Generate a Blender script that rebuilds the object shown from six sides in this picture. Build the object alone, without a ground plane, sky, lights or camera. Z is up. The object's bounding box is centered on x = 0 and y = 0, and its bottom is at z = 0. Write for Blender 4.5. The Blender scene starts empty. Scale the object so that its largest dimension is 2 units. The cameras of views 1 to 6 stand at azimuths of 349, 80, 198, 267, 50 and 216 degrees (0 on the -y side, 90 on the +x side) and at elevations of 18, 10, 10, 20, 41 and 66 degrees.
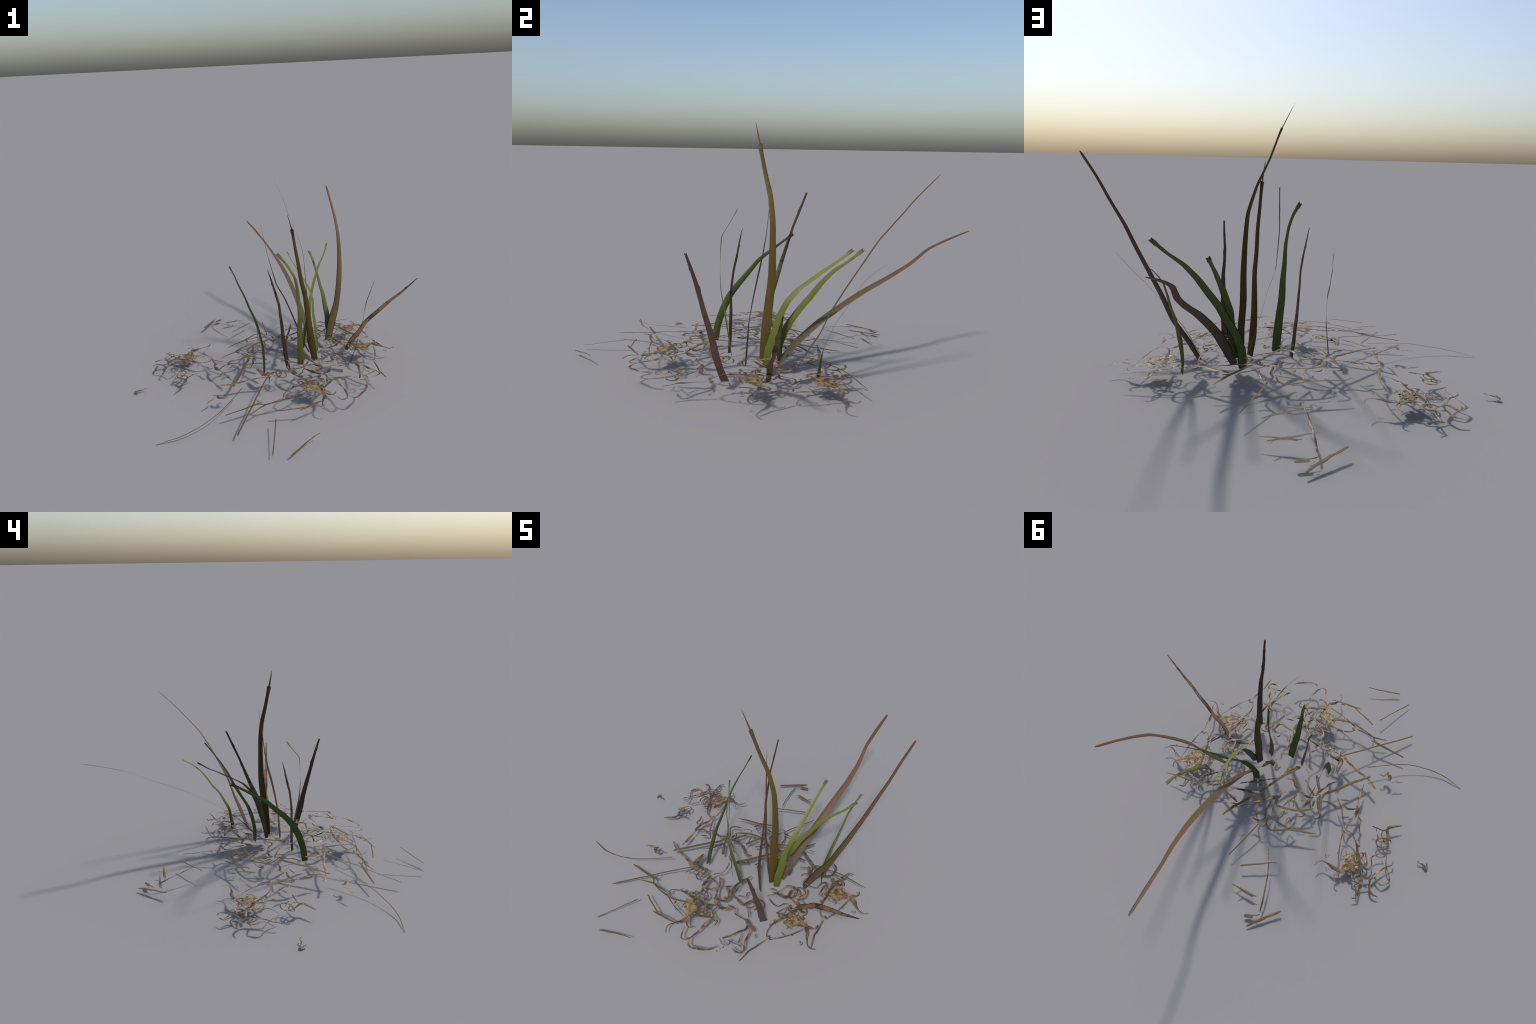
"""A sparse grass tuft: thirteen upright blades standing in a low mound of dry
litter (four repeats of one withered clump, loose straws, leaves and rootlets)."""
import bpy, math, random
from mathutils import Vector

# ---------------------------------------------------------------- helpers
def hash01(*k):
    """Repeatable pseudo-random number in 0..1 from any keys."""
    return random.Random(repr(k)).random()


# low rises and hollows of the litter: x, y in metres, height in millimetres
RISES = [
    (0.59, 0.28, 9.2), (0.36, -0.61, 4.8), (0.42, -0.55, 5.1), (0.35, -0.55, 6.5), (0.01, 0.44, -6.5), (0, -0.19, 8.2),
    (-0.34, -0.34, -5.5), (-0.47, -0.1, -6.3), (-0.4, -0.36, -8.4), (-0.34, -0.4, -7.9), (-0.18, -0.29, 3.9), (-0.3, -0.43, 8),
    (-0.79, -0.7, 10.2), (-0.45, -0.59, 4.8), (0, -0.9, -2), (-0.17, -1, -4.8), (-0.25, -0.97, -5.2), (-0.38, -0.79, 1.8),
    (-0.42, -0.63, 2.3), (-0.16, -0.69, 2.8), (-0.12, -0.36, 14), (-0.08, 0.44, -5.3), (-0.22, 0.32, -5.1), (-0.24, 0.52, 2.2),
    (-0.39, 0.5, 3.4), (-0.3, 0.56, 6.1), (-0.32, -0.16, 2.5), (-0.39, -0.2, 2.1), (0.23, 0.23, 2.1), (0.15, -0.65, -6.9),
    (-0.2, -0.04, 1.9), (0.24, -0.69, -8.5), (-0.28, -0.66, -8.6), (-0.28, -0.66, -8.6), (-0.21, -0.59, 6.9), (0.12, -0.67, 7.3),
    (-0.26, -0.18, -4.9), (-0.33, -0.21, -2.1), (-0.21, 0.02, -3.3), (0.36, -0.61, 6), (0.25, -0.69, 2.2), (0.19, -0.7, 5.6),
    (0.22, -0.52, 9.6),
]


def mound(x, y):
    """Height of the smooth litter mound above the ground at plan position x, y."""
    return +0.1089 +0.0240 * x -0.0478 * y -0.1062 * x * x -0.0213 * x * y -0.1150 * y * y


def dome(x, y):
    """The mound with its rises and hollows, on which the loose litter rests."""
    total, weight = 0.0, 0.12
    for bx, by, bz in RISES:
        g = math.exp(-((x - bx) ** 2 + (y - by) ** 2) / 0.0162)
        total += g * bz / 1000
        weight += g
    return max(mound(x, y) + total / weight, 0.002)


def catmull(pts, n):
    """n samples of a centripetal-ish Catmull-Rom curve through pts (tuples of any length)."""
    m = len(pts)
    ext = [tuple(2 * a - b for a, b in zip(pts[0], pts[1]))] + list(pts) + \
          [tuple(2 * a - b for a, b in zip(pts[-1], pts[-2]))]
    out = []
    for i in range(n):
        s = i / (n - 1) * (m - 1)
        k = min(int(s), m - 2)
        t = s - k
        p0, p1, p2, p3 = ext[k:k + 4]
        out.append(tuple(0.5 * (2 * b + (c - a) * t + (2 * a - 5 * b + 4 * c - d) * t * t
                                + (3 * b - a - 3 * c + d) * t ** 3)
                         for a, b, c, d in zip(p0, p1, p2, p3)))
    return out


def lerp_list(v, t):
    s = min(max(t, 0), 1) * (len(v) - 1)
    k = min(int(s), len(v) - 2)
    return v[k] + (v[k + 1] - v[k]) * (s - k)


def new_mesh_object(name, verts, faces, material, parent, origin=(0, 0, 0), smooth=True, normals=None):
    o = Vector(origin)
    me = bpy.data.meshes.new(name)
    me.from_pydata([tuple(Vector(v) - o) for v in verts], [], faces)
    if smooth:
        me.polygons.foreach_set('use_smooth', [True] * len(me.polygons))
    me.materials.append(material)
    me.update()
    if normals:
        me.normals_split_custom_set_from_vertices([tuple(v) for v in normals])
    ob = bpy.data.objects.new(name, me)
    bpy.context.scene.collection.objects.link(ob)
    if parent is not None:
        ob.parent = parent
        ob.location = o - (parent.matrix_world.translation if parent.type != 'EMPTY' else Vector())
    else:
        ob.location = o
    return ob


def strip(centres, sides, lefts, rights, thick, ups, verts, faces, end_shift=None, cols=7, normals=None, arch=0.6):
    """Loft a lens-shaped strip.  Each ring runs across the top from the left edge to
    the right edge and back underneath; both ends are closed."""
    base = len(verts)
    us = [-1 + 2 * i / (cols - 1) for i in range(cols)]
    ring = [(u, 1) for u in us] + [(u, -1) for u in reversed(us[1:-1])]
    n = len(ring)
    last = len(centres) - 1
    for r, c in enumerate(centres):
        tang = (centres[min(r + 1, last)] - centres[max(r - 1, 0)]).normalized()
        for u, s in ring:
            half = lefts[r] if u < 0 else rights[r]
            p = c + sides[r] * (u * half) + ups[r] * (s * thick[r] * math.sqrt(max(0, 1 - u * u)))
            if r == last and end_shift:
                p = p + tang * end_shift(u)
            verts.append(p)
            if normals is not None:
                # a rounded surface: the normal leans outwards towards the edges
                normals.append((ups[r] * (s * math.sqrt(max(0.02, 1 - arch * u * u))) + sides[r] * (u * arch)).normalized())
    for r in range(last):
        a, b = base + r * n, base + (r + 1) * n
        for i in range(n):
            j = (i + 1) % n
            faces.append((a + i, a + j, b + j, b + i))
    # close the ends with a row of quads between top and bottom
    for a, flip in ((base, True), (base + last * n, False)):
        for i in range(cols - 1):
            t0, t1 = a + i, a + i + 1
            b0 = a + (n - i) % n if i else a
            b1 = a + n - i - 1 if i + 1 < cols - 1 else a + cols - 1
            q = [t0, t1, b1, b0]
            q = [v for k, v in enumerate(q) if v not in q[:k]]
            if len(q) > 2:
                faces.append(tuple(reversed(q)) if flip else tuple(q))


# ---------------------------------------------------------------- materials
def node(nt, kind, **kw):
    n = nt.nodes.new(kind)
    for k, v in kw.items():
        setattr(n, k, v)
    return n


def ramp(nt, fac, stops):
    r = node(nt, 'ShaderNodeValToRGB')
    e = r.color_ramp.elements
    while len(e) < len(stops):
        e.new(0.5)
    for el, (p, c) in zip(e, stops):
        el.position = p
        el.color = (*c, 1)
    nt.links.new(fac, r.inputs[0])
    return r.outputs[0]


def plant_material(name, length_stops, length, patch=None, patch_scale=30.0, patch_range=(0.5, 0.6),
                   fibre=0.18, rough=0.5, bump=0.1, spec=0.35, fibre_scale=(260, 260, 8)):
    """Plant surface: colours along the stalk (object z or noise), fibres along it, blotches."""
    m = bpy.data.materials.new(name)
    m.use_nodes = True
    nt = m.node_tree
    bsdf = nt.nodes['Principled BSDF']
    tc = node(nt, 'ShaderNodeTexCoord')
    obj = tc.outputs['Object']
    if length:
        sep = node(nt, 'ShaderNodeSeparateXYZ')
        nt.links.new(obj, sep.inputs[0])
        nz = node(nt, 'ShaderNodeTexNoise')
        nz.inputs['Scale'].default_value = 9
        nt.links.new(obj, nz.inputs['Vector'])
        jit = node(nt, 'ShaderNodeMath', operation='MULTIPLY_ADD')
        nt.links.new(nz.outputs[0], jit.inputs[0])
        jit.inputs[1].default_value = 0.12
        div = node(nt, 'ShaderNodeMath', operation='MULTIPLY_ADD')
        nt.links.new(sep.outputs[2], div.inputs[0])
        div.inputs[1].default_value = 1.0 / length
        div.inputs[2].default_value = -0.06
        nt.links.new(div.outputs[0], jit.inputs[2])
        col = ramp(nt, jit.outputs[0], length_stops)
    else:
        nz = node(nt, 'ShaderNodeTexNoise')
        nz.inputs['Scale'].default_value = patch_scale
        nz.inputs['Detail'].default_value = 3
        nt.links.new(obj, nz.inputs['Vector'])
        col = ramp(nt, nz.outputs[0], length_stops)
    # long fibres
    mp = node(nt, 'ShaderNodeMapping')
    mp.inputs['Scale'].default_value = fibre_scale
    nt.links.new(obj, mp.inputs[0])
    fb = node(nt, 'ShaderNodeTexNoise')
    fb.inputs['Scale'].default_value = 1
    fb.inputs['Detail'].default_value = 2
    nt.links.new(mp.outputs[0], fb.inputs['Vector'])
    val = node(nt, 'ShaderNodeMapRange')
    val.inputs[1].default_value = 0.3
    val.inputs[2].default_value = 0.7
    val.inputs[3].default_value = 1 - fibre
    val.inputs[4].default_value = 1 + fibre
    nt.links.new(fb.outputs[0], val.inputs[0])
    hsv = node(nt, 'ShaderNodeHueSaturation')
    nt.links.new(val.outputs[0], hsv.inputs['Value'])
    nt.links.new(col, hsv.inputs['Color'])
    out = hsv.outputs[0]
    if patch:
        pn = node(nt, 'ShaderNodeTexNoise')
        pn.inputs['Scale'].default_value = patch_scale
        pn.inputs['Detail'].default_value = 5
        pn.inputs['Roughness'].default_value = 0.6
        nt.links.new(obj, pn.inputs['Vector'])
        pr = node(nt, 'ShaderNodeMapRange')
        pr.inputs[1].default_value, pr.inputs[2].default_value = patch_range
        nt.links.new(pn.outputs[0], pr.inputs[0])
        mx = node(nt, 'ShaderNodeMix', data_type='RGBA')
        nt.links.new(pr.outputs[0], mx.inputs[0])
        nt.links.new(out, mx.inputs[6])
        mx.inputs[7].default_value = (*patch, 1)
        out = mx.outputs[2]
    nt.links.new(out, bsdf.inputs['Base Color'])
    bsdf.inputs['Roughness'].default_value = rough
    bsdf.inputs['Specular IOR Level'].default_value = spec
    bp = node(nt, 'ShaderNodeBump')
    bp.inputs['Strength'].default_value = bump
    bp.inputs['Distance'].default_value = 0.003
    nt.links.new(fb.outputs[0], bp.inputs['Height'])
    nt.links.new(bp.outputs[0], bsdf.inputs['Normal'])
    return m


# colours along a blade from base to tip, and blotches
BLADE_LOOK = dict(
    olive=dict(stops=[(0.0, (0.064, 0.044, 0.009)), (0.7, (0.078, 0.054, 0.013)), (0.87, (0.07, 0.046, 0.017)), (1.0, (0.09, 0.055, 0.028))], fibre=0.12),
    rust=dict(stops=[(0.05, (0.072, 0.050, 0.024)), (0.4, (0.085, 0.054, 0.020)), (0.55, (0.098, 0.050, 0.022)), (1.0, (0.085, 0.042, 0.023))], fibre=0.2),
    tan=dict(stops=[(0.05, (0.070, 0.051, 0.030)), (0.45, (0.080, 0.055, 0.029)), (0.7, (0.098, 0.052, 0.026)), (1.0, (0.085, 0.044, 0.024))], fibre=0.18),
    green=dict(stops=[(0.0, (0.068, 0.080, 0.016)), (0.35, (0.086, 0.102, 0.022)), (0.88, (0.116, 0.130, 0.034)), (0.97, (0.11, 0.12, 0.034)), (1.0, (0.07, 0.055, 0.03))], fibre=0.12),
    green_deep=dict(stops=[(0.0, (0.054, 0.074, 0.017)), (0.5, (0.068, 0.092, 0.022)), (0.95, (0.075, 0.098, 0.026)), (1.0, (0.05, 0.04, 0.02))], fibre=0.12),
    red=dict(stops=[(0.0, (0.078, 0.046, 0.037)), (1.0, (0.072, 0.038, 0.030))], fibre=0.1),
    purple=dict(stops=[(0.0, (0.045, 0.028, 0.022)), (0.12, (0.12, 0.075, 0.045)), (0.5, (0.115, 0.078, 0.048)), (0.65, (0.055, 0.038, 0.032)), (1.0, (0.05, 0.036, 0.032))],
                patch=(0.03, 0.022, 0.018), patch_scale=24, patch_range=(0.56, 0.64), fibre=0.25),
    bark=dict(stops=[(0.0, (0.05, 0.03, 0.022)), (0.12, (0.20, 0.105, 0.058)), (0.7, (0.19, 0.098, 0.055)), (1.0, (0.12, 0.06, 0.04))],
              patch=(0.05, 0.034, 0.028), patch_scale=13, patch_range=(0.52, 0.60), fibre=0.3),
    dusky=dict(stops=[(0.0, (0.05, 0.034, 0.026)), (0.3, (0.11, 0.07, 0.045)), (0.8, (0.115, 0.075, 0.052)), (1.0, (0.05, 0.034, 0.026))],
               patch=(0.04, 0.029, 0.026), patch_scale=12, patch_range=(0.48, 0.58), fibre=0.3),
)


def blade_material(look, key):
    """One material per blade, so that its colours run from its own base to its own tip."""
    d = dict(BLADE_LOOK[look])
    spine = BLADES[key]['spine']
    return plant_material(look + '_blade', d.pop('stops'), spine[-1][2] - spine[0][2], spec=0.16, rough=0.5, **d)


MAT = dict(
    straw=plant_material('straw_brown', [(0.35, (0.088, 0.062, 0.015)), (0.55, (0.090, 0.060, 0.024)), (0.7, (0.075, 0.050, 0.024))], 0, patch_scale=14,
                         fibre=0.15, rough=0.55, spec=0.2, fibre_scale=(90, 90, 90)),
    curl=plant_material('dry_tendril_brown', [(0.38, (0.040, 0.029, 0.022)), (0.45, (0.072, 0.051, 0.031)), (0.53, (0.115, 0.078, 0.042)), (0.60, (0.23, 0.132, 0.064))], 0, patch_scale=30,
                        patch=(0.04, 0.027, 0.022), patch_range=(0.62, 0.67), fibre=0.2, rough=0.40, bump=0.7, spec=0.3, fibre_scale=(90, 90, 90)),
    mat=plant_material('matted_leaf_tan', [(0.36, (0.07, 0.048, 0.026)), (0.48, (0.15, 0.105, 0.045)), (0.65, (0.22, 0.15, 0.068))], 0, patch_scale=42,
                       fibre=0.35, rough=0.5, bump=1.0, fibre_scale=(120, 120, 120)),
    stem=plant_material('dry_stem_brown', [(0.38, (0.044, 0.032, 0.023)), (0.5, (0.076, 0.053, 0.030)), (0.62, (0.14, 0.086, 0.045))], 0, patch_scale=22,
                        fibre=0.2, rough=0.42, bump=0.6, spec=0.27, fibre_scale=(90, 90, 90)),
    sprig=plant_material('mossy_sprig', [(0.38, (0.035, 0.03, 0.016)), (0.52, (0.075, 0.062, 0.026)), (0.64, (0.16, 0.13, 0.07))], 0, patch_scale=60,
                         fibre=0.2, rough=0.42, bump=0.6, spec=0.27, fibre_scale=(90, 90, 90)),
)

# ---------------------------------------------------------------- blades
# spine: base to tip; facing: azimuth in degrees of the blade's width direction from base
# to tip; width in millimetres from base to tip.
BLADES = {
    'A': dict(
        spine=[(0.215, -0.095, 0.069), (0.215, -0.086, 0.198), (0.201, -0.071, 0.326), (0.196, -0.057, 0.455), (0.19, -0.054, 0.585), (0.178, -0.053, 0.714), (0.142, -0.059, 0.831), (0.094, -0.078, 0.944), (0.055, -0.096, 1.06), (0.002, -0.11, 1.17)],
        facing=[69, 67, 69, 83, 82],
        width=[37.3, 45.7, 41.4, 35.7, 29, 25, 20.9, 22.9, 0.2]),
    'B': dict(
        spine=[(0.206, -0.176, 0.048), (0.19, -0.167, 0.148), (0.182, -0.159, 0.249), (0.176, -0.142, 0.349), (0.169, -0.121, 0.448), (0.153, -0.097, 0.545), (0.143, -0.078, 0.644), (0.13, -0.065, 0.743), (0.118, -0.053, 0.842), (0.098, -0.034, 0.938)],
        facing=[159, 163, 152, 162, 162],
        width=[35.8, 42.8, 34.8, 31.4, 26.7, 23, 18, 16.9, 1.3]),
    'BRT': dict(
        spine=[(0.354, 0.024, 0.06), (0.394, 0.067, 0.165), (0.443, 0.112, 0.266), (0.473, 0.151, 0.375), (0.498, 0.203, 0.479), (0.518, 0.262, 0.582), (0.531, 0.324, 0.684), (0.537, 0.403, 0.777), (0.536, 0.485, 0.869), (0.536, 0.573, 0.955)],
        facing=[157, 165, 168, 176, 177],
        width=[37.8, 48, 35.3, 33.2, 27.7, 22.6, 17.4, 14.6, 12.3]),
    'BRL': dict(
        spine=[(0.223, -0.028, 0.054), (0.226, 0.061, 0.158), (0.217, 0.164, 0.246), (0.208, 0.277, 0.322), (0.194, 0.393, 0.389), (0.175, 0.516, 0.447), (0.145, 0.636, 0.505), (0.104, 0.747, 0.571), (0.073, 0.868, 0.614), (0.042, 0.992, 0.65)],
        facing=[30, 35, 42, 44, 41],
        width=[32.4, 44.3, 41.2, 38.6, 34.7, 26.2, 18.7, 20.2, 14.1]),
    'F': dict(
        spine=[(0.194, -0.088, 0.058), (0.159, -0.075, 0.146), (0.128, -0.06, 0.236), (0.098, -0.044, 0.326), (0.067, -0.015, 0.412), (0.028, 0.017, 0.493), (0.01, 0.049, 0.58), (-0.006, 0.08, 0.666), (-0.016, 0.116, 0.752), (-0.026, 0.152, 0.839)],
        facing=[108, 108, 106, 92, 87],
        width=[22.4, 23.4, 23.5, 21.4, 24.3, 18.3, 11.4, 12.3, 9.4]),
    'DR': dict(
        spine=[(0.025, -0.234, 0.047), (0.014, -0.228, 0.115), (0.008, -0.226, 0.184), (0, -0.223, 0.253), (-0.004, -0.224, 0.322), (-0.01, -0.218, 0.391), (-0.015, -0.209, 0.459), (-0.029, -0.192, 0.525), (-0.045, -0.178, 0.592), (-0.062, -0.161, 0.659)],
        facing=[143, 139, 136, 133, 136],
        width=[27.2, 28.5, 28.8, 24, 20.8, 17.8, 18.1, 12.7, 3.4]),
    'G5': dict(
        spine=[(-0.137, -0.29, 0.062), (-0.131, -0.277, 0.146), (-0.13, -0.251, 0.227), (-0.139, -0.215, 0.299), (-0.15, -0.166, 0.36), (-0.171, -0.112, 0.415), (-0.188, -0.059, 0.472), (-0.207, 0.004, 0.517), (-0.221, 0.07, 0.561), (-0.239, 0.136, 0.602)],
        facing=[95, 101, 108, 106, 105],
        width=[35.5, 37.6, 37.9, 34.6, 29.5, 24.5, 18.8, 14.3, 13]),
    'G4': dict(
        spine=[(0.099, -0.231, 0.063), (0.097, -0.243, 0.145), (0.093, -0.256, 0.228), (0.088, -0.269, 0.31), (0.089, -0.282, 0.392), (0.084, -0.285, 0.474), (0.08, -0.282, 0.556), (0.066, -0.276, 0.636), (0.034, -0.233, 0.7), (-0.01, -0.192, 0.759)],
        facing=[2, 9, 3, -20, -18],
        width=[39, 40.1, 35.4, 31.4, 24.2, 19.3, 16.2, 13.1, 16.8]),
    'G1': dict(
        spine=[(0.175, -0.009, 0.048), (0.183, -0.012, 0.123), (0.203, 0.002, 0.197), (0.236, 0.027, 0.264), (0.253, 0.069, 0.332), (0.282, 0.111, 0.396), (0.315, 0.148, 0.462), (0.354, 0.191, 0.523), (0.403, 0.24, 0.575), (0.443, 0.292, 0.632)],
        facing=[26, 39, 42, 36, 39],
        width=[35.9, 40.1, 37.9, 35.1, 30.9, 27.6, 20.4, 12.8, 17.6]),
    'G2': dict(
        spine=[(0.246, -0.09, 0.056), (0.248, -0.076, 0.133), (0.249, -0.052, 0.209), (0.244, -0.029, 0.287), (0.253, 0.007, 0.363), (0.248, 0.061, 0.42), (0.232, 0.129, 0.462), (0.214, 0.196, 0.503), (0.196, 0.265, 0.541), (0.183, 0.332, 0.587)],
        facing=[49, 48, 53, 70, 69],
        width=[33.7, 41.9, 38.2, 31.2, 29.1, 21.9, 18.9, 14.2, 17.2]),
    'G3': dict(
        spine=[(0.4, 0.121, 0.041), (0.39, 0.134, 0.112), (0.392, 0.146, 0.182), (0.387, 0.176, 0.245), (0.385, 0.208, 0.307), (0.379, 0.251, 0.36), (0.374, 0.286, 0.417), (0.368, 0.326, 0.471), (0.365, 0.376, 0.514), (0.36, 0.431, 0.547)],
        facing=[134, 158, 157, 156, 148],
        width=[35.8, 32.5, 33.1, 26.1, 20.6, 17.6, 14, 13.6, 12.6]),
    'K': dict(
        spine=[(0.376, -0.29, 0.045), (0.393, -0.313, 0.108), (0.405, -0.332, 0.172), (0.414, -0.346, 0.239), (0.422, -0.363, 0.306), (0.431, -0.382, 0.371), (0.432, -0.399, 0.438), (0.438, -0.417, 0.504), (0.451, -0.437, 0.568), (0.462, -0.459, 0.632)],
        facing=[63, 65, 65, 73, 69],
        width=[43.2, 35.8, 35.6, 30.7, 27.4, 22, 19.9, 15.3, 10.9]),
    'BRR': dict(
        spine=[(0.429, -0.11, 0.052), (0.466, -0.108, 0.11), (0.51, -0.116, 0.163), (0.554, -0.107, 0.217), (0.604, -0.114, 0.264), (0.659, -0.117, 0.307), (0.712, -0.125, 0.353), (0.771, -0.13, 0.393), (0.826, -0.135, 0.438), (0.881, -0.14, 0.484)],
        facing=[117, 122, 128, 126, 124],
        width=[27.5, 33.4, 31.4, 27.2, 26.5, 23.1, 17.9, 11.9, 4.7]),
}
# how each blade ends and what it is made of
STYLE = {
    'A': ('nib', 'olive'), 'B': ('nib', 'olive'), 'BRT': ('blunt', 'rust'), 'BRL': ('blunt', 'tan'),
    'F': ('torn', 'purple'), 'DR': ('splinter', 'dusky'), 'G5': ('cut', 'green_deep'), 'G4': ('cut', 'green'),
    'G1': ('cut', 'green'), 'G2': ('cut', 'green'), 'G3': ('cut', 'green'), 'K': ('torn', 'red'), 'BRR': ('splinter', 'bark'),
}


def tip_factor(kind, t, side):
    """Width multiplier at fraction t of the blade's length, per edge (-1 left, +1 right)."""
    if kind == 'nib':
        return 1.0
    if kind == 'torn':
        f = 1.0
        if side > 0:
            f += 0.4 * max(0, 1 - abs(t - 0.735) / 0.03)
        else:
            f += 0.35 * max(0, 1 - abs(t - 0.885) / 0.02)
        return f
    if kind == 'splinter':
        f = 1.0
        if side > 0:
            f += 0.7 * max(0, 1 - abs(t - 0.86) / 0.012)
        return f
    return 1.0


def build_blade(key, parent):
    spec = BLADES[key]
    kind, mat = STYLE[key]
    n = 90
    knots = [i / (n - 1) for i in range(n)]
    wid = [max(x, 0) / 1000 for x in spec['width']]
    # extra rings where the outline steps
    if kind == 'nib':
        knots = sorted(knots + [0.897, 0.9001, 0.9002])
    if kind == 'cut':
        knots = sorted(knots + [0.925, 0.94, 0.95])
    curve = spec['spine']
    centres, lefts, rights, sides, ups, thick = [], [], [], [], [], []
    # dry blades bend at their joints: half way between a smooth curve and straight runs
    P = []
    for i, p in enumerate(catmull(curve, 400)):
        s = i / 399 * (len(curve) - 1)
        k = min(int(s), len(curve) - 2)
        P.append(Vector(p).lerp(Vector(curve[k]).lerp(Vector(curve[k + 1]), s - k), 0.5))
    for t in knots:
        s = t * 399
        i = min(int(s), 398)
        c = P[i].lerp(P[i + 1], s - i)
        a, b = P[max(i - 14, 0)], P[min(i + 15, 399)]
        tang = (b - a).normalized()
        ang = math.radians(lerp_list(spec['facing'], t))
        h = Vector((math.cos(ang), math.sin(ang), 0))
        h = (h - tang * h.dot(tang)).normalized()
        w = lerp_list(wid, t) * 0.5
        if kind == 'nib':
            if t > 0.9:
                w = (0.0042 if key == 'A' else 0.003) * (1 - (t - 0.9) / 0.1) ** 0.7 + 0.0006
            elif t > 0.75:
                w = lerp_list(wid, 0.75) * 0.5
                w *= (1 - 0.12 * math.sin((t - 0.75) / 0.1 * math.pi * 0.5) if t < 0.85 else 0.88 + (t - 0.85) / 0.05 * 0.24)
        if kind == 'cut':
            w0 = lerp_list(wid, 0.92) * 0.5
            if t > 0.95:
                w = w0 * (1.3 - 0.15 * abs(t - 0.97) / 0.03)
            elif t > 0.9:
                w = w0
        if kind == 'blunt' and t > 0.97:
            w *= 0.45 + 0.55 * math.sqrt(max(0, 1 - ((t - 0.97) / 0.03) ** 2))
        if t < 0.015:
            w *= 0.94
        rag = 0.015
        l = w * tip_factor(kind, t, -1) * (1 + rag * (hash01(key, 'l', t) - 0.5))
        r = w * tip_factor(kind, t, 1) * (1 + rag * (hash01(key, 'r', t) - 0.5))
        centres.append(c)
        lefts.append(l)
        rights.append(r)
        sides.append(h)
        ups.append(h.cross(tang).normalized())
        thick.append(min(0.0003, w * 0.15))
    shift = None
    if kind in ('cut', 'torn'):
        depth = 0.005 if kind == 'cut' else 0.006
        shift = lambda u: depth * (abs(u) - 0.5) + 0.002 * math.sin(9 * u)
    elif kind == 'blunt':
        shift = lambda u: 0.002 * math.sin(8 * u + 1)
    verts, faces = [], []
    normals = []
    strip(centres, sides, lefts, rights, thick, ups, verts, faces, shift, cols=9, normals=normals, arch=0.3)
    return new_mesh_object('grass_blade', verts, faces, blade_material(mat, key), parent, origin=curve[0], normals=normals)


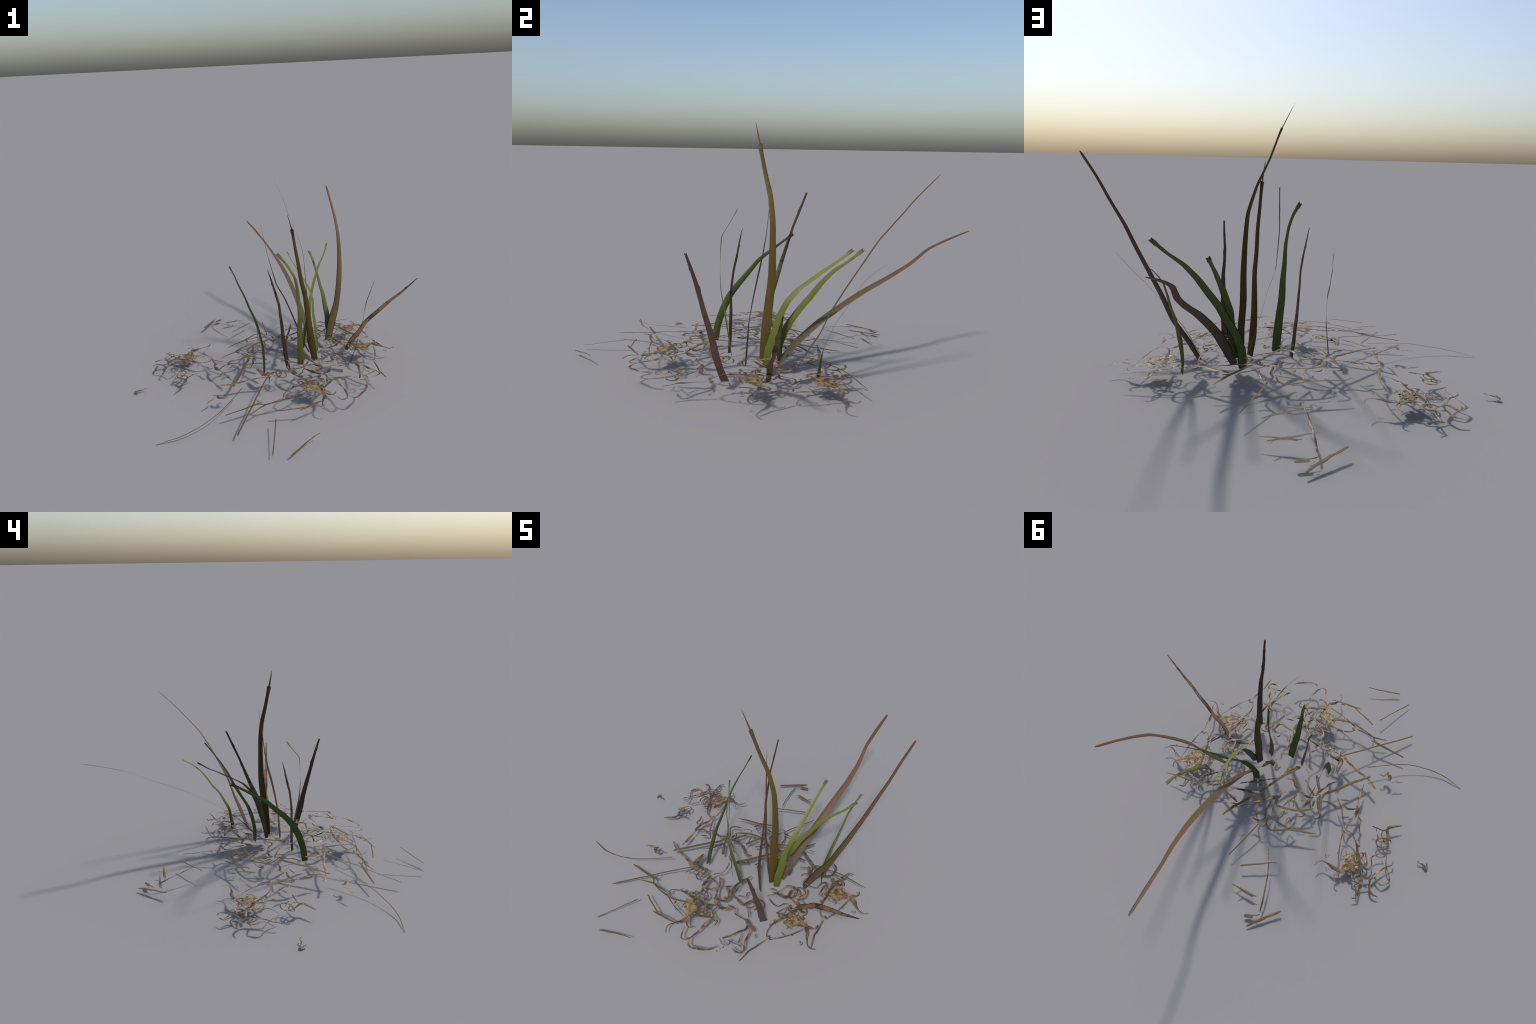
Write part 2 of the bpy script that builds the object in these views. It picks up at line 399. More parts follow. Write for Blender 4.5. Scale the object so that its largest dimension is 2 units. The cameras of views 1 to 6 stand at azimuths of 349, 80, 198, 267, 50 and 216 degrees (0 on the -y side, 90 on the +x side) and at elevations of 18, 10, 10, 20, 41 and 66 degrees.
# ---------------------------------------------------------------- litter
# Plan outlines (metres) and widths (millimetres) of one withered clump, as seen from
# above with its root collar at the origin and its tap root along +x.
TANGLE = (-0.08, -0.045)
CLUMP = [
    ('root', [(0.137, -0.001), (0.121, -0.023), (0.099, -0.031), (0.078, -0.025), (0.056, -0.015), (0.037, -0.002), (0.013, 0.002), (-0.001, -0.002)], [4.1, 4.8, 5.5, 6.2, 12.3, 17.7, 20.5, 15.7]),
    ('stem', [(0.011, -0.013), (0.013, -0.057), (0.014, -0.109), (0.011, -0.151), (0.005, -0.191), (0, -0.212)], [4.4, 4.8, 4.8, 4.8, 4.9, 4.9]),
    ('stem', [(0.012, -0.12), (-0.016, -0.132)], [4.1, 4.1]),
    ('stem', [(0.022, -0.078), (0.019, -0.091)], [4.8, 4.1]),
    ('curl', [(-0.007, -0.213), (-0.005, -0.203), (-0.014, -0.199), (-0.019, -0.209), (-0.01, -0.219)], [4.9, 6.3, 7, 5.6, 4.9]),
    ('stem', [(-0.018, -0.216), (-0.044, -0.201), (-0.064, -0.175), (-0.077, -0.147), (-0.083, -0.127), (-0.084, -0.1)], [4.9, 4.9, 6.9, 9.7, 11.8, 13.8]),
    ('curl', [(-0.064, -0.169), (-0.076, -0.173), (-0.087, -0.167)], [8.3, 4.9, 2.8]),
    ('curl', [(-0.071, -0.14), (-0.086, -0.14), (-0.099, -0.14)], [3.5, 15.2, 2.8]),
    ('stem', [(-0.003, -0.224), (0.006, -0.258), (0.016, -0.297), (0.021, -0.328), (0.032, -0.349), (0.045, -0.374), (0.054, -0.394)], [5.4, 6.2, 7.7, 7, 7, 6.2, 3.5]),
    ('mat', [(0, -0.003), (-0.022, -0.028), (-0.038, -0.044), (-0.053, -0.064), (-0.068, -0.094)], [15, 17.1, 24, 20.6, 10.3]),
    ('mat', [(-0.011, -0.003), (-0.037, -0.013), (-0.064, -0.029), (-0.075, -0.057)], [12.3, 20.5, 24, 13.7]),
    ('mat', [(-0.026, -0.063), (-0.038, -0.044), (-0.058, -0.02), (-0.066, -0.004)], [10.3, 27.4, 23.9, 10.2]),
    ('mat', [(-0.021, -0.059), (-0.032, -0.069), (-0.047, -0.077)], [5.5, 13.7, 8.3]),
    ('mat', [(-0.029, -0.029), (-0.042, -0.035), (-0.055, -0.05), (-0.061, -0.072)], [10.3, 20.5, 17.1, 10.3]),
    ('mat', [(-0.052, -0.081), (-0.061, -0.093), (-0.071, -0.096)], [6.9, 15.2, 5.5]),
    ('mat', [(-0.01, -0.011), (-0.019, -0.028), (-0.029, -0.033)], [8.2, 15.1, 6.8]),
    ('curl', [(-0.045, -0.008), (-0.05, -0.026), (-0.059, -0.037)], [4.8, 6.2, 4.8]),
    ('curl', [(-0.069, -0.083), (-0.074, -0.07), (-0.072, -0.053)], [4.8, 6.9, 5.5]),
    ('curl', [(-0.084, -0.075), (-0.091, -0.066), (-0.082, -0.051)], [6.9, 8.9, 6.9]),
    ('curl', [(-0.077, -0.036), (-0.091, -0.039), (-0.099, -0.026), (-0.093, -0.015)], [4.8, 6.9, 6.2, 4.8]),
    ('curl', [(-0.059, -0.006), (-0.076, -0.006), (-0.079, -0.016)], [4.8, 6.1, 4.1]),
    ('curl', [(-0.011, -0.068), (-0.014, -0.073), (-0.05, -0.096)], [4.1, 4.8, 3.4]),
    ('curl', [(-0.023, -0.101), (-0.028, -0.081)], [2.8, 3.4]),
    ('curl', [(-0.071, -0.056), (-0.08, -0.071), (-0.09, -0.059), (-0.089, -0.032), (-0.078, -0.023), (-0.075, -0.04)], [10.3, 13.8, 13.7, 15.1, 10.3, 8.2]),
    ('curl', [(-0.095, -0.101), (-0.109, -0.107), (-0.118, -0.096), (-0.113, -0.083), (-0.1, -0.085), (-0.095, -0.098)], [9, 10.4, 9, 9, 9, 7.6]),
    ('curl', [(-0.118, -0.101), (-0.128, -0.108), (-0.13, -0.114)], [8.3, 15.2, 4.8]),
    ('curl', [(-0.129, -0.105), (-0.137, -0.08), (-0.143, -0.053), (-0.138, -0.032)], [6.9, 6.9, 6.9, 5.5]),
    ('curl', [(-0.116, -0.075), (-0.122, -0.061), (-0.138, -0.051)], [3.4, 4.1, 4.1]),
    ('leaf', [(-0.085, -0.114), (-0.092, -0.083), (-0.1, -0.054), (-0.107, -0.031), (-0.107, 0.003)], [10.4, 15.1, 19.2, 19.2, 13.7]),
    ('curl', [(-0.123, -0.028), (-0.148, -0.025), (-0.161, -0.034), (-0.168, -0.054), (-0.163, -0.084), (-0.176, -0.1), (-0.2, -0.111), (-0.235, -0.117)], [12.3, 12.3, 7.5, 5.5, 5.5, 5.5, 5.5, 4.5]),
    ('curl', [(-0.122, -0.019), (-0.121, 0.008)], [6.8, 6.1]),
    ('leaf', [(-0.112, 0.009), (-0.089, 0.023), (-0.081, 0.038)], [10.2, 17, 6.8]),
    ('leaf', [(-0.109, 0.01), (-0.114, 0.026), (-0.108, 0.04)], [13.7, 20.4, 13.6]),
    ('leaf', [(-0.119, 0.01), (-0.138, 0.022), (-0.151, 0.03)], [8.9, 15.7, 8.9]),
    ('curl', [(-0.043, 0.003), (-0.064, 0.013), (-0.069, 0.039), (-0.085, 0.05), (-0.114, 0.057)], [8.9, 8.2, 6.8, 7.5, 13.6]),
    ('curl', [(-0.115, 0.059), (-0.093, 0.079), (-0.096, 0.102), (-0.1, 0.126)], [10.2, 7.5, 6.1, 4.7]),
    ('curl', [(-0.117, 0.061), (-0.112, 0.08), (-0.109, 0.11), (-0.105, 0.132), (-0.078, 0.14)], [10.2, 7.5, 7.4, 6.8, 7.4]),
    ('curl', [(-0.117, 0.061), (-0.141, 0.06), (-0.162, 0.052), (-0.167, 0.028), (-0.185, 0.008), (-0.211, -0.02), (-0.237, -0.043), (-0.264, -0.058), (-0.281, -0.072), (-0.285, -0.091)], [8.2, 6.8, 8.8, 13, 15.7, 8.9, 6.2, 5.5, 6.2, 5.5]),
    ('curl', [(-0.163, 0.052), (-0.17, 0.084), (-0.185, 0.104), (-0.216, 0.114)], [10.2, 11.5, 10.2, 4.1]),
    ('curl', [(-0.189, 0.012), (-0.209, 0.035), (-0.231, 0.05), (-0.257, 0.034), (-0.27, 0.018), (-0.269, -0.002), (-0.253, -0.04), (-0.245, -0.077), (-0.246, -0.123)], [8.9, 8.9, 6.1, 12.3, 10.3, 4.8, 5.5, 5.5, 3.8]),
    ('curl', [(-0.001, 0.006), (0.021, 0.026), (0.027, 0.047), (0.018, 0.064), (0.009, 0.068)], [7.5, 7.5, 5.4, 6.1, 4.1]),
    ('curl', [(-0.005, 0.012), (0.016, 0.038)], [4.8, 4.1]),
    ('curl', [(-0.005, 0.005), (-0.032, 0.003), (-0.059, -0.003), (-0.094, 0.001)], [8.2, 8.2, 8.2, 5.5]),
    ('curl', [(-0.005, 0.012), (-0.028, 0.019)], [5.5, 4.8]),
    ('curl', [(-0.044, -0.018), (-0.065, -0.014), (-0.06, 0)], [10.3, 13.7, 10.2]),
    ('curl', [(-0.041, 0.006), (-0.054, 0.018), (-0.06, 0.007)], [6.8, 8.9, 5.5]),
    ('leaf', [(-0.322, -0.292), (-0.284, -0.281), (-0.252, -0.271), (-0.237, -0.258)], [3.5, 11.3, 16.2, 16.2]),
    ('leaf', [(-0.236, -0.259), (-0.243, -0.235), (-0.249, -0.208)], [15.5, 16.8, 14]),
    ('stem', [(-0.155, -0.261), (-0.185, -0.254), (-0.214, -0.248), (-0.237, -0.252)], [4.9, 5.6, 7.7, 7]),
    ('stem', [(-0.178, -0.251), (-0.182, -0.235)], [3.5, 3.2]),
    ('curl', [(-0.22, -0.248), (-0.209, -0.231), (-0.215, -0.207)], [4.9, 5.3, 5.6]),
    ('curl', [(-0.244, -0.207), (-0.217, -0.204), (-0.19, -0.194), (-0.183, -0.172), (-0.195, -0.155), (-0.218, -0.153), (-0.238, -0.165), (-0.246, -0.18)], [8.4, 9.8, 7.7, 5.6, 5.6, 5.6, 6.3, 7]),
    ('curl', [(-0.187, -0.219), (-0.195, -0.198), (-0.212, -0.18), (-0.236, -0.173)], [5.6, 7.7, 8.4, 7]),
    ('curl', [(-0.225, -0.203), (-0.224, -0.189), (-0.241, -0.178), (-0.249, -0.193), (-0.239, -0.206), (-0.228, -0.201)], [8.4, 8.4, 8.4, 8.4, 9.1, 7]),
    ('curl', [(-0.248, -0.2), (-0.262, -0.197), (-0.263, -0.183), (-0.252, -0.178), (-0.246, -0.186)], [7.7, 6.3, 6.3, 6.3, 6.3]),
    ('chaff', [(0.085, -0.07), (0.082, -0.056), (0.076, -0.048)], [3.1, 3.4, 3.4]),
    ('chaff', [(0.072, -0.065), (0.067, -0.056)], [4.8, 4.8]),
    ('chaff', [(-0.223, -0.078), (-0.227, -0.07)], [2.8, 2.8]),
    ('fluff', [(-0.422, -0.116), (-0.428, -0.102), (-0.443, -0.101), (-0.454, -0.093)], [4.9, 5.6, 7, 11.8]),
    ('fluff', [(-0.45, -0.096), (-0.462, -0.085), (-0.473, -0.07)], [9, 15.3, 6.9]),
    ('fluff', [(-0.47, -0.071), (-0.474, -0.089), (-0.471, -0.11)], [8.3, 9.7, 3.5]),
]
# fine tangled shreds round the heart of the clump
for _j in range(16):
    _r = random.Random(900 + _j)
    _a, _d = _r.uniform(0, 6.28), 0.055 * math.sqrt(_r.random())
    _x, _y = TANGLE[0] + _d * math.cos(_a), TANGLE[1] + _d * math.sin(_a)
    _h, _bend, _n = _r.uniform(0, 6.28), _r.uniform(-1.3, 1.3), _r.randint(3, 5)
    _pts = []
    for _k in range(_n):
        _pts.append((_x, _y))
        _x, _y, _h = _x + 0.011 * math.cos(_h), _y + 0.011 * math.sin(_h), _h + _bend
    CLUMP.append(('shred', _pts, [_r.uniform(2, 5) for _k in range(_n)]))
# where the clump lies: x, y, turn in degrees, then its height in millimetres relative to the
# mound and its slope along its own x and y in millimetres per metre
CLUMP_PLACES = [
    (-0.508, 0.134, 30.1, -2.3, -10, 3),
    (0.58, 0.168, 5.7, -1.4, -5, 34),
    (0.573, -0.168, -18.4, -0.9, -26, -2),
    (0.115, -0.61, -91.3, -5.2, -30, -2),
]
# loose pieces of the litter, plan position and width
LOOSE = [
    ('straw', [(0.006, -0.9), (-0.035, -0.919), (-0.09, -0.95), (-0.167, -0.997)], [2.9, 4.9, 6.9, 7.9]),
    ('straw', [(-0.178, -0.745), (-0.213, -0.857), (-0.251, -0.97)], [5.7, 4.8, 4.4]),
    ('straw', [(-0.386, -0.793), (-0.369, -0.763), (-0.329, -0.697), (-0.27, -0.604), (-0.218, -0.518), (-0.163, -0.433), (-0.118, -0.365)], [6.1, 8.3, 7.5, 7.4, 7.4, 7.3, 8.7]),
    ('leaf', [(-0.12, -0.364), (-0.142, -0.375), (-0.162, -0.361), (-0.17, -0.322), (-0.18, -0.29)], [16.3, 21.8, 18.5, 16.2, 7.6]),
    ('straw', [(-0.421, -0.632), (-0.338, -0.618), (-0.269, -0.606), (-0.238, -0.604), (-0.203, -0.622), (-0.147, -0.623), (-0.087, -0.617), (-0.043, -0.607), (-0.002, -0.586), (0.044, -0.553)], [7.4, 9.7, 11.9, 10.4, 6, 6.7, 7.5, 7.5, 7.5, 6.8]),
    ('straw', [(-0.264, -0.607), (-0.241, -0.6), (-0.214, -0.595)], [8.9, 6.7, 4.5]),
    ('straw', [(-0.227, -0.593), (-0.238, -0.58), (-0.238, -0.566)], [4.5, 4.5, 3.7]),
    ('straw', [(-0.202, -0.624), (-0.226, -0.629), (-0.25, -0.642), (-0.285, -0.662)], [3, 4.5, 4.5, 3]),
    ('straw', [(0.122, -0.67), (0.096, -0.68), (0.063, -0.693), (0.016, -0.707), (-0.018, -0.719), (-0.047, -0.728)], [3.1, 5.4, 8.4, 10.7, 9.2, 4.6]),
    ('straw', [(-0.016, -0.714), (-0.064, -0.706), (-0.115, -0.699), (-0.163, -0.689)], [6.1, 6.1, 6.8, 6]),
    ('straw', [(-0.294, -0.437), (-0.335, -0.484), (-0.401, -0.554), (-0.447, -0.596), (-0.494, -0.629), (-0.559, -0.662), (-0.614, -0.683), (-0.678, -0.697), (-0.736, -0.697), (-0.787, -0.698)], [5.5, 4.1, 3.7, 4.1, 3.7, 3.7, 4.6, 4.6, 3.7, 1.4]),
    ('husk', [(-0.373, -0.449), (-0.397, -0.458), (-0.394, -0.484), (-0.42, -0.477), (-0.433, -0.463), (-0.427, -0.448)], [4.5, 7.3, 18.2, 18.2, 13.6, 5.4]),
    ('curl', [(-0.451, -0.454), (-0.466, -0.473), (-0.483, -0.48), (-0.501, -0.497)], [5.4, 7.3, 6.4, 3.6]),
    ('bark', [(-0.12, -0.409), (-0.156, -0.398), (-0.205, -0.387), (-0.263, -0.381), (-0.317, -0.382), (-0.347, -0.377), (-0.403, -0.358)], [7.7, 13.1, 12, 13, 14.1, 10.8, 12.9]),
    ('straw', [(-0.337, -0.402), (-0.319, -0.368), (-0.282, -0.306), (-0.246, -0.235), (-0.22, -0.188), (-0.2, -0.152), (-0.2, -0.115)], [13, 13, 14, 15, 14.9, 13.8, 13.8]),
    ('straw', [(0.003, -0.192), (0.029, -0.135), (0.047, -0.088), (0.075, 0.002), (0.102, 0.081), (0.14, 0.176), (0.165, 0.238), (0.177, 0.289)], [15.1, 19.3, 15, 10.9, 14, 11.6, 13.1, 6.9]),
    ('leaf', [(0.247, 0.139), (0.203, 0.123), (0.163, 0.104), (0.123, 0.086), (0.081, 0.07), (0.053, 0.074), (0.026, 0.075)], [7.8, 9.4, 13.3, 15.6, 17.1, 11.6, 7]),
    ('straw', [(0.069, 0.066), (0.077, 0.042)], [6.2, 5.5]),
    ('leaf', [(0.327, 0.149), (0.281, 0.158), (0.25, 0.165), (0.2, 0.177), (0.157, 0.184)], [11.8, 14.1, 13.3, 14, 6.2]),
    ('leaf', [(0.327, 0.093), (0.31, 0.111), (0.285, 0.129)], [14.4, 16.5, 9.3]),
    ('leaf', [(0.264, -0.009), (0.249, 0.014), (0.242, 0.038)], [7.2, 18, 14.4]),
    ('curl', [(0.339, 0.194), (0.311, 0.166), (0.308, 0.152), (0.313, 0.133), (0.331, 0.103), (0.343, 0.054), (0.346, 0.036)], [4.3, 10.7, 8.6, 5, 4.3, 5.8, 5.1]),
    ('stem', [(0.214, 0.09), (0.175, 0.053), (0.148, 0.026), (0.106, -0.016), (0.065, -0.059)], [5.4, 7.5, 11.8, 6.4, 4.3]),
    ('straw', [(0.012, 0.438), (0.002, 0.359), (-0.008, 0.268), (-0.012, 0.201)], [3.8, 5.3, 6.1, 5.4]),
    ('straw', [(-0.075, 0.445), (-0.112, 0.41), (-0.156, 0.372), (-0.188, 0.341), (-0.225, 0.313)], [8.9, 8.2, 8.2, 5.5, 3.4]),
    ('straw', [(-0.097, 0.545), (-0.137, 0.539), (-0.169, 0.536), (-0.2, 0.531), (-0.23, 0.53)], [2.7, 6.1, 11.5, 14.8, 8.7]),
    ('straw', [(-0.209, 0.526), (-0.229, 0.524), (-0.243, 0.518)], [8.7, 5.4, 4.7]),
    ('stem', [(-0.163, 0.541), (-0.15, 0.572)], [4.7, 3.4]),
    ('straw', [(-0.294, 0.668), (-0.317, 0.624), (-0.335, 0.594), (-0.353, 0.562), (-0.374, 0.53), (-0.391, 0.5)], [8, 12.6, 14.6, 12, 13.3, 9.3]),
    ('stem', [(-0.321, 0.619), (-0.299, 0.633)], [4.7, 3]),
    ('straw', [(-0.251, 0.634), (-0.271, 0.62), (-0.294, 0.611)], [14.7, 19.3, 14.6]),
    ('stem', [(-0.282, 0.607), (-0.301, 0.593), (-0.314, 0.579)], [4.7, 4, 4]),
    ('chaff', [(-0.306, 0.613), (-0.312, 0.604)], [3.3, 3.3]),
    ('stem', [(-0.144, 0.291), (-0.151, 0.299)], [2, 2.7], (30, 30)),
    ('stem', [(-0.157, 0.306), (-0.164, 0.314)], [2, 2.4], (28, 28)),
    ('stem', [(-0.169, 0.318), (-0.18, 0.332)], [2.4, 2.7], (26, 25)),
    ('stem', [(-0.189, 0.342), (-0.227, 0.402), (-0.251, 0.449), (-0.28, 0.507), (-0.298, 0.549), (-0.307, 0.57)], [3, 4.7, 6, 8, 7.3, 4], (24, 2)),
    ('straw', [(-0.294, 0.06), (-0.257, 0.083), (-0.205, 0.11), (-0.154, 0.138), (-0.135, 0.158), (-0.09, 0.194), (-0.065, 0.192), (-0.047, 0.182), (-0.03, 0.15)], [3, 8.4, 12.2, 13.7, 9.2, 8.4, 7.6, 6.9, 5.4]),
    ('straw', [(-0.152, 0.135), (-0.143, 0.132), (-0.085, 0.138), (-0.021, 0.139)], [8.4, 7.6, 7.7, 5.4]),
    ('leaf', [(-0.151, 0.136), (-0.161, 0.109), (-0.164, 0.083)], [6.9, 11.5, 6.1]),
    ('straw', [(-0.198, -0.044), (-0.171, -0.011), (-0.132, 0.023), (-0.08, 0.05), (-0.026, 0.068)], [5.3, 10.5, 11.6, 11.6, 11.6]),
    ('root', [(-0.159, -0.099), (-0.136, -0.078), (-0.105, -0.074), (-0.061, -0.08), (-0.034, -0.09), (-0.09, -0.076), (-0.049, -0.085), (-0.013, -0.106), (0.024, -0.085)], [15.6, 11.7, 11.7, 10.9, 11, 13.8, 13.9, 12.8, 6.4]),
    ('root', [(-0.158, -0.107), (-0.11, -0.125), (-0.084, -0.14), (-0.065, -0.146)], [14, 7.8, 6.3, 4.7]),
    ('root', [(-0.161, -0.109), (-0.166, -0.149), (-0.182, -0.187), (-0.184, -0.212), (-0.218, -0.268)], [15.6, 15.6, 9.4, 7.9, 3.9]),
    ('root', [(-0.193, -0.093), (-0.218, -0.111), (-0.246, -0.126), (-0.278, -0.128), (-0.303, -0.128), (-0.321, -0.143)], [14, 10.9, 7.8, 13.2, 10.8, 6.2]),
    ('root', [(-0.159, -0.092), (-0.151, -0.044), (-0.141, 0.007)], [14, 15.5, 7.7]),
    ('root', [(-0.19, -0.093), (-0.212, -0.067), (-0.237, -0.046), (-0.253, -0.029), (-0.246, -0.008), (-0.207, 0.018)], [10.1, 9.3, 7.7, 9.2, 8.5, 4.6]),
    ('leaf', [(-0.1, -0.209), (-0.126, -0.184), (-0.152, -0.158), (-0.17, -0.14)], [12.9, 16.1, 12.8, 10.6]),
    ('leaf', [(-0.175, -0.131), (-0.199, -0.108), (-0.229, -0.07)], [10.9, 13.2, 10.1]),
    ('root', [(-0.151, -0.09), (-0.167, -0.056), (-0.187, -0.036)], [7.8, 7, 5.4]),
    ('leaf', [(-0.175, -0.084), (-0.186, -0.049)], [10.1, 11.6]),
    ('root', [(-0.12, -0.035), (-0.124, -0.048)], [7.8, 7.8]),
    ('curl', [(-0.124, -0.048), (-0.139, -0.055), (-0.15, -0.059)], [4.7, 4.7, 3.9]),
    ('leaf', [(-0.08, -0.052), (-0.071, -0.022), (-0.064, 0.02), (-0.058, 0.053)], [7.8, 13.2, 8.5, 3.9]),
    ('curl', [(-0.068, -0.055), (-0.081, -0.025), (-0.097, -0.001), (-0.112, 0.035)], [5.5, 7, 5.4, 3.9]),
    ('curl', [(-0.072, 0.013), (-0.093, 0.038)], [3.9, 3.1]),
    ('curl', [(-0.137, 0.127), (-0.122, 0.099), (-0.124, 0.08), (-0.15, 0.092)], [4.6, 5.4, 5.4, 5.4]),
    ('curl', [(-0.083, 0.107), (-0.083, 0.065)], [5.4, 7.7]),
    ('curl', [(-0.137, 0.043), (-0.157, 0.047), (-0.178, 0.03), (-0.181, 0.013)], [4.6, 4.6, 5.4, 3.8]),
    ('root', [(0.082, 0.134), (0.059, 0.104), (0.024, 0.054), (-0.006, 0.024), (-0.009, 0.001), (-0.022, -0.025)], [11.6, 15.5, 19.4, 19.4, 9.3, 10.1]),
    ('leaf', [(-0.004, 0.03), (-0.02, 0.066)], [14.8, 13.1]),
    ('root', [(0.01, 0.066), (0.005, 0.098), (0, 0.129), (-0.019, 0.159), (-0.013, 0.188)], [9.3, 8.5, 9.2, 7.7, 4.6]),
    ('curl', [(0.052, 0.121), (0.042, 0.156), (0.027, 0.175), (0.007, 0.194), (-0.01, 0.209), (-0.038, 0.208), (-0.048, 0.181)], [6.2, 7.7, 7.7, 6.9, 6.1, 5.4, 4.6]),
    ('curl', [(0.078, 0.141), (0.114, 0.171), (0.12, 0.188), (0.139, 0.19), (0.169, 0.202), (0.227, 0.233)], [5.4, 5.4, 6.2, 5.4, 6.2, 3.1]),
    ('curl', [(0.049, 0.218), (0.04, 0.202), (0.013, 0.198), (-0.003, 0.191)], [4.6, 5.4, 11.5, 13.8]),
    ('curl', [(-0.019, 0.084), (-0.031, 0.105), (-0.041, 0.127)], [9.3, 9.2, 5.4]),
    ('curl', [(-0.043, 0.115), (-0.081, 0.107), (-0.075, 0.081), (-0.084, 0.063)], [6.2, 7.7, 7.7, 4.6]),
    ('chaff', [(0.101, 0.262), (0.09, 0.251), (0.056, 0.23)], [3.1, 3.8, 3.1]),
    ('stem', [(-0.407, -0.056), (-0.398, -0.106), (-0.404, -0.141), (-0.4, -0.169), (-0.393, -0.194), (-0.378, -0.213)], [7.7, 11.6, 16.2, 17.8, 17.9, 6.2]),
    ('stem', [(-0.383, -0.207), (-0.367, -0.241), (-0.36, -0.26)], [5.4, 5.5, 5.5]),
    ('leaf', [(-0.364, -0.254), (-0.357, -0.273), (-0.347, -0.301), (-0.344, -0.311), (-0.336, -0.339)], [13.3, 14.9, 15, 6.3, 4]),
    ('stem', [(-0.379, -0.111), (-0.401, -0.135)], [4.6, 10.8]),
    ('stem', [(-0.386, -0.196), (-0.366, -0.174), (-0.345, -0.162), (-0.326, -0.162), (-0.316, -0.156)], [7, 10.1, 11.6, 11.7, 15.5]),
    ('chaff', [(-0.285, -0.179), (-0.309, -0.193), (-0.326, -0.208)], [3.9, 10.1, 4.7]),
    ('leaf', [(-0.421, -0.163), (-0.443, -0.153), (-0.45, -0.129), (-0.476, -0.097)], [5.4, 10.8, 10, 3.5]),
    ('stem', [(0.347, -0.549), (0.365, -0.51), (0.376, -0.465), (0.387, -0.431), (0.38, -0.399)], [8.3, 10.8, 12.5, 13.4, 16.9]),
    ('leaf', [(0.339, -0.387), (0.365, -0.392), (0.388, -0.397), (0.408, -0.4)], [15.3, 19.5, 19.4, 10.9]),
    ('curl', [(0.208, -0.404), (0.231, -0.398), (0.255, -0.39), (0.272, -0.408), (0.3, -0.406), (0.33, -0.396), (0.347, -0.386)], [3.5, 6.1, 6.9, 6.9, 6, 6.8, 10.2]),
    ('stem', [(0.394, -0.386), (0.43, -0.395)], [8.4, 9.2]),
    ('curl', [(0.404, -0.4), (0.426, -0.442), (0.439, -0.468), (0.46, -0.492), (0.474, -0.509), (0.472, -0.531), (0.448, -0.543), (0.421, -0.548)], [10.1, 10.8, 11.6, 11.5, 9, 10.6, 10.6, 4.9]),
    ('curl', [(0.337, -0.56), (0.357, -0.563), (0.372, -0.567), (0.392, -0.557), (0.395, -0.54), (0.387, -0.529), (0.37, -0.535)], [3.3, 5, 5.8, 5.8, 5.8, 5.8, 7.4]),
    ('curl', [(0.387, -0.526), (0.411, -0.519), (0.431, -0.509), (0.451, -0.503)], [5, 4.9, 4.9, 9]),
    ('curl', [(0.392, -0.458), (0.41, -0.482), (0.422, -0.502)], [5, 5.8, 8.2]),
    ('root', [(0.14, -0.183), (0.137, -0.22), (0.136, -0.248), (0.132, -0.274), (0.141, -0.309), (0.157, -0.341), (0.176, -0.367), (0.18, -0.395), (0.159, -0.42)], [6.4, 10.8, 18, 16.1, 16, 15.9, 14.9, 11.4, 12.2]),
    ('curl', [(0.067, -0.362), (0.086, -0.389), (0.111, -0.409), (0.132, -0.432), (0.162, -0.446), (0.197, -0.445), (0.218, -0.429), (0.229, -0.401)], [6.3, 7.1, 9.7, 15.8, 13.1, 15.6, 13, 6.1]),
    ('curl', [(0.03, -0.434), (0.06, -0.415), (0.065, -0.397), (0.081, -0.378), (0.084, -0.355), (0.107, -0.333), (0.125, -0.307)], [5.4, 8, 6.2, 5.3, 8.9, 10.7, 6.3]),
    ('curl', [(-0.004, -0.368), (0.041, -0.367), (0.078, -0.362), (0.102, -0.346), (0.137, -0.347), (0.166, -0.366)], [8.2, 8.1, 7.2, 7.1, 10.6, 7.9]),
    ('curl', [(0.022, -0.324), (0.05, -0.34), (0.077, -0.375)], [5.4, 8.1, 6.2]),
    ('curl', [(0.135, -0.431), (0.155, -0.403), (0.164, -0.38)], [13.1, 13.1, 9.7]),
    ('curl', [(0.198, -0.326), (0.218, -0.308), (0.232, -0.299), (0.217, -0.276), (0.223, -0.26)], [6.2, 6.2, 6.2, 8, 4.4]),
    ('curl', [(0.139, -0.253), (0.156, -0.292), (0.165, -0.318)], [6.3, 7.1, 6.2]),
    ('curl', [(-0.032, -0.201), (0.003, -0.254), (0.014, -0.291), (-0.004, -0.329), (-0.008, -0.36), (-0.004, -0.385), (0.012, -0.424), (0.03, -0.443), (0.047, -0.467)], [5.6, 5.5, 6.4, 7.3, 10, 18.1, 19.7, 16, 9.7]),
    ('curl', [(-0.032, -0.201), (-0.056, -0.194), (-0.071, -0.177)], [5.6, 6.6, 5.7]),
    ('curl', [(0.156, -0.654), (0.173, -0.678), (0.187, -0.698), (0.203, -0.704), (0.221, -0.695), (0.229, -0.674), (0.231, -0.648), (0.229, -0.607), (0.221, -0.57), (0.219, -0.537), (0.221, -0.512)], [5.2, 7.4, 6.6, 6.6, 5.9, 6.6, 8.8, 10.1, 15.2, 13.6, 6]),
    ('leaf', [(0.222, -0.511), (0.193, -0.534), (0.16, -0.558), (0.116, -0.595)], [6, 11.1, 12.9, 9.8]),
    ('curl', [(0.233, -0.674), (0.249, -0.696), (0.273, -0.7), (0.303, -0.681), (0.318, -0.67), (0.337, -0.654), (0.355, -0.631), (0.366, -0.602)], [5.1, 7.3, 10.9, 10.8, 10.7, 10.6, 9.8, 4.1]),
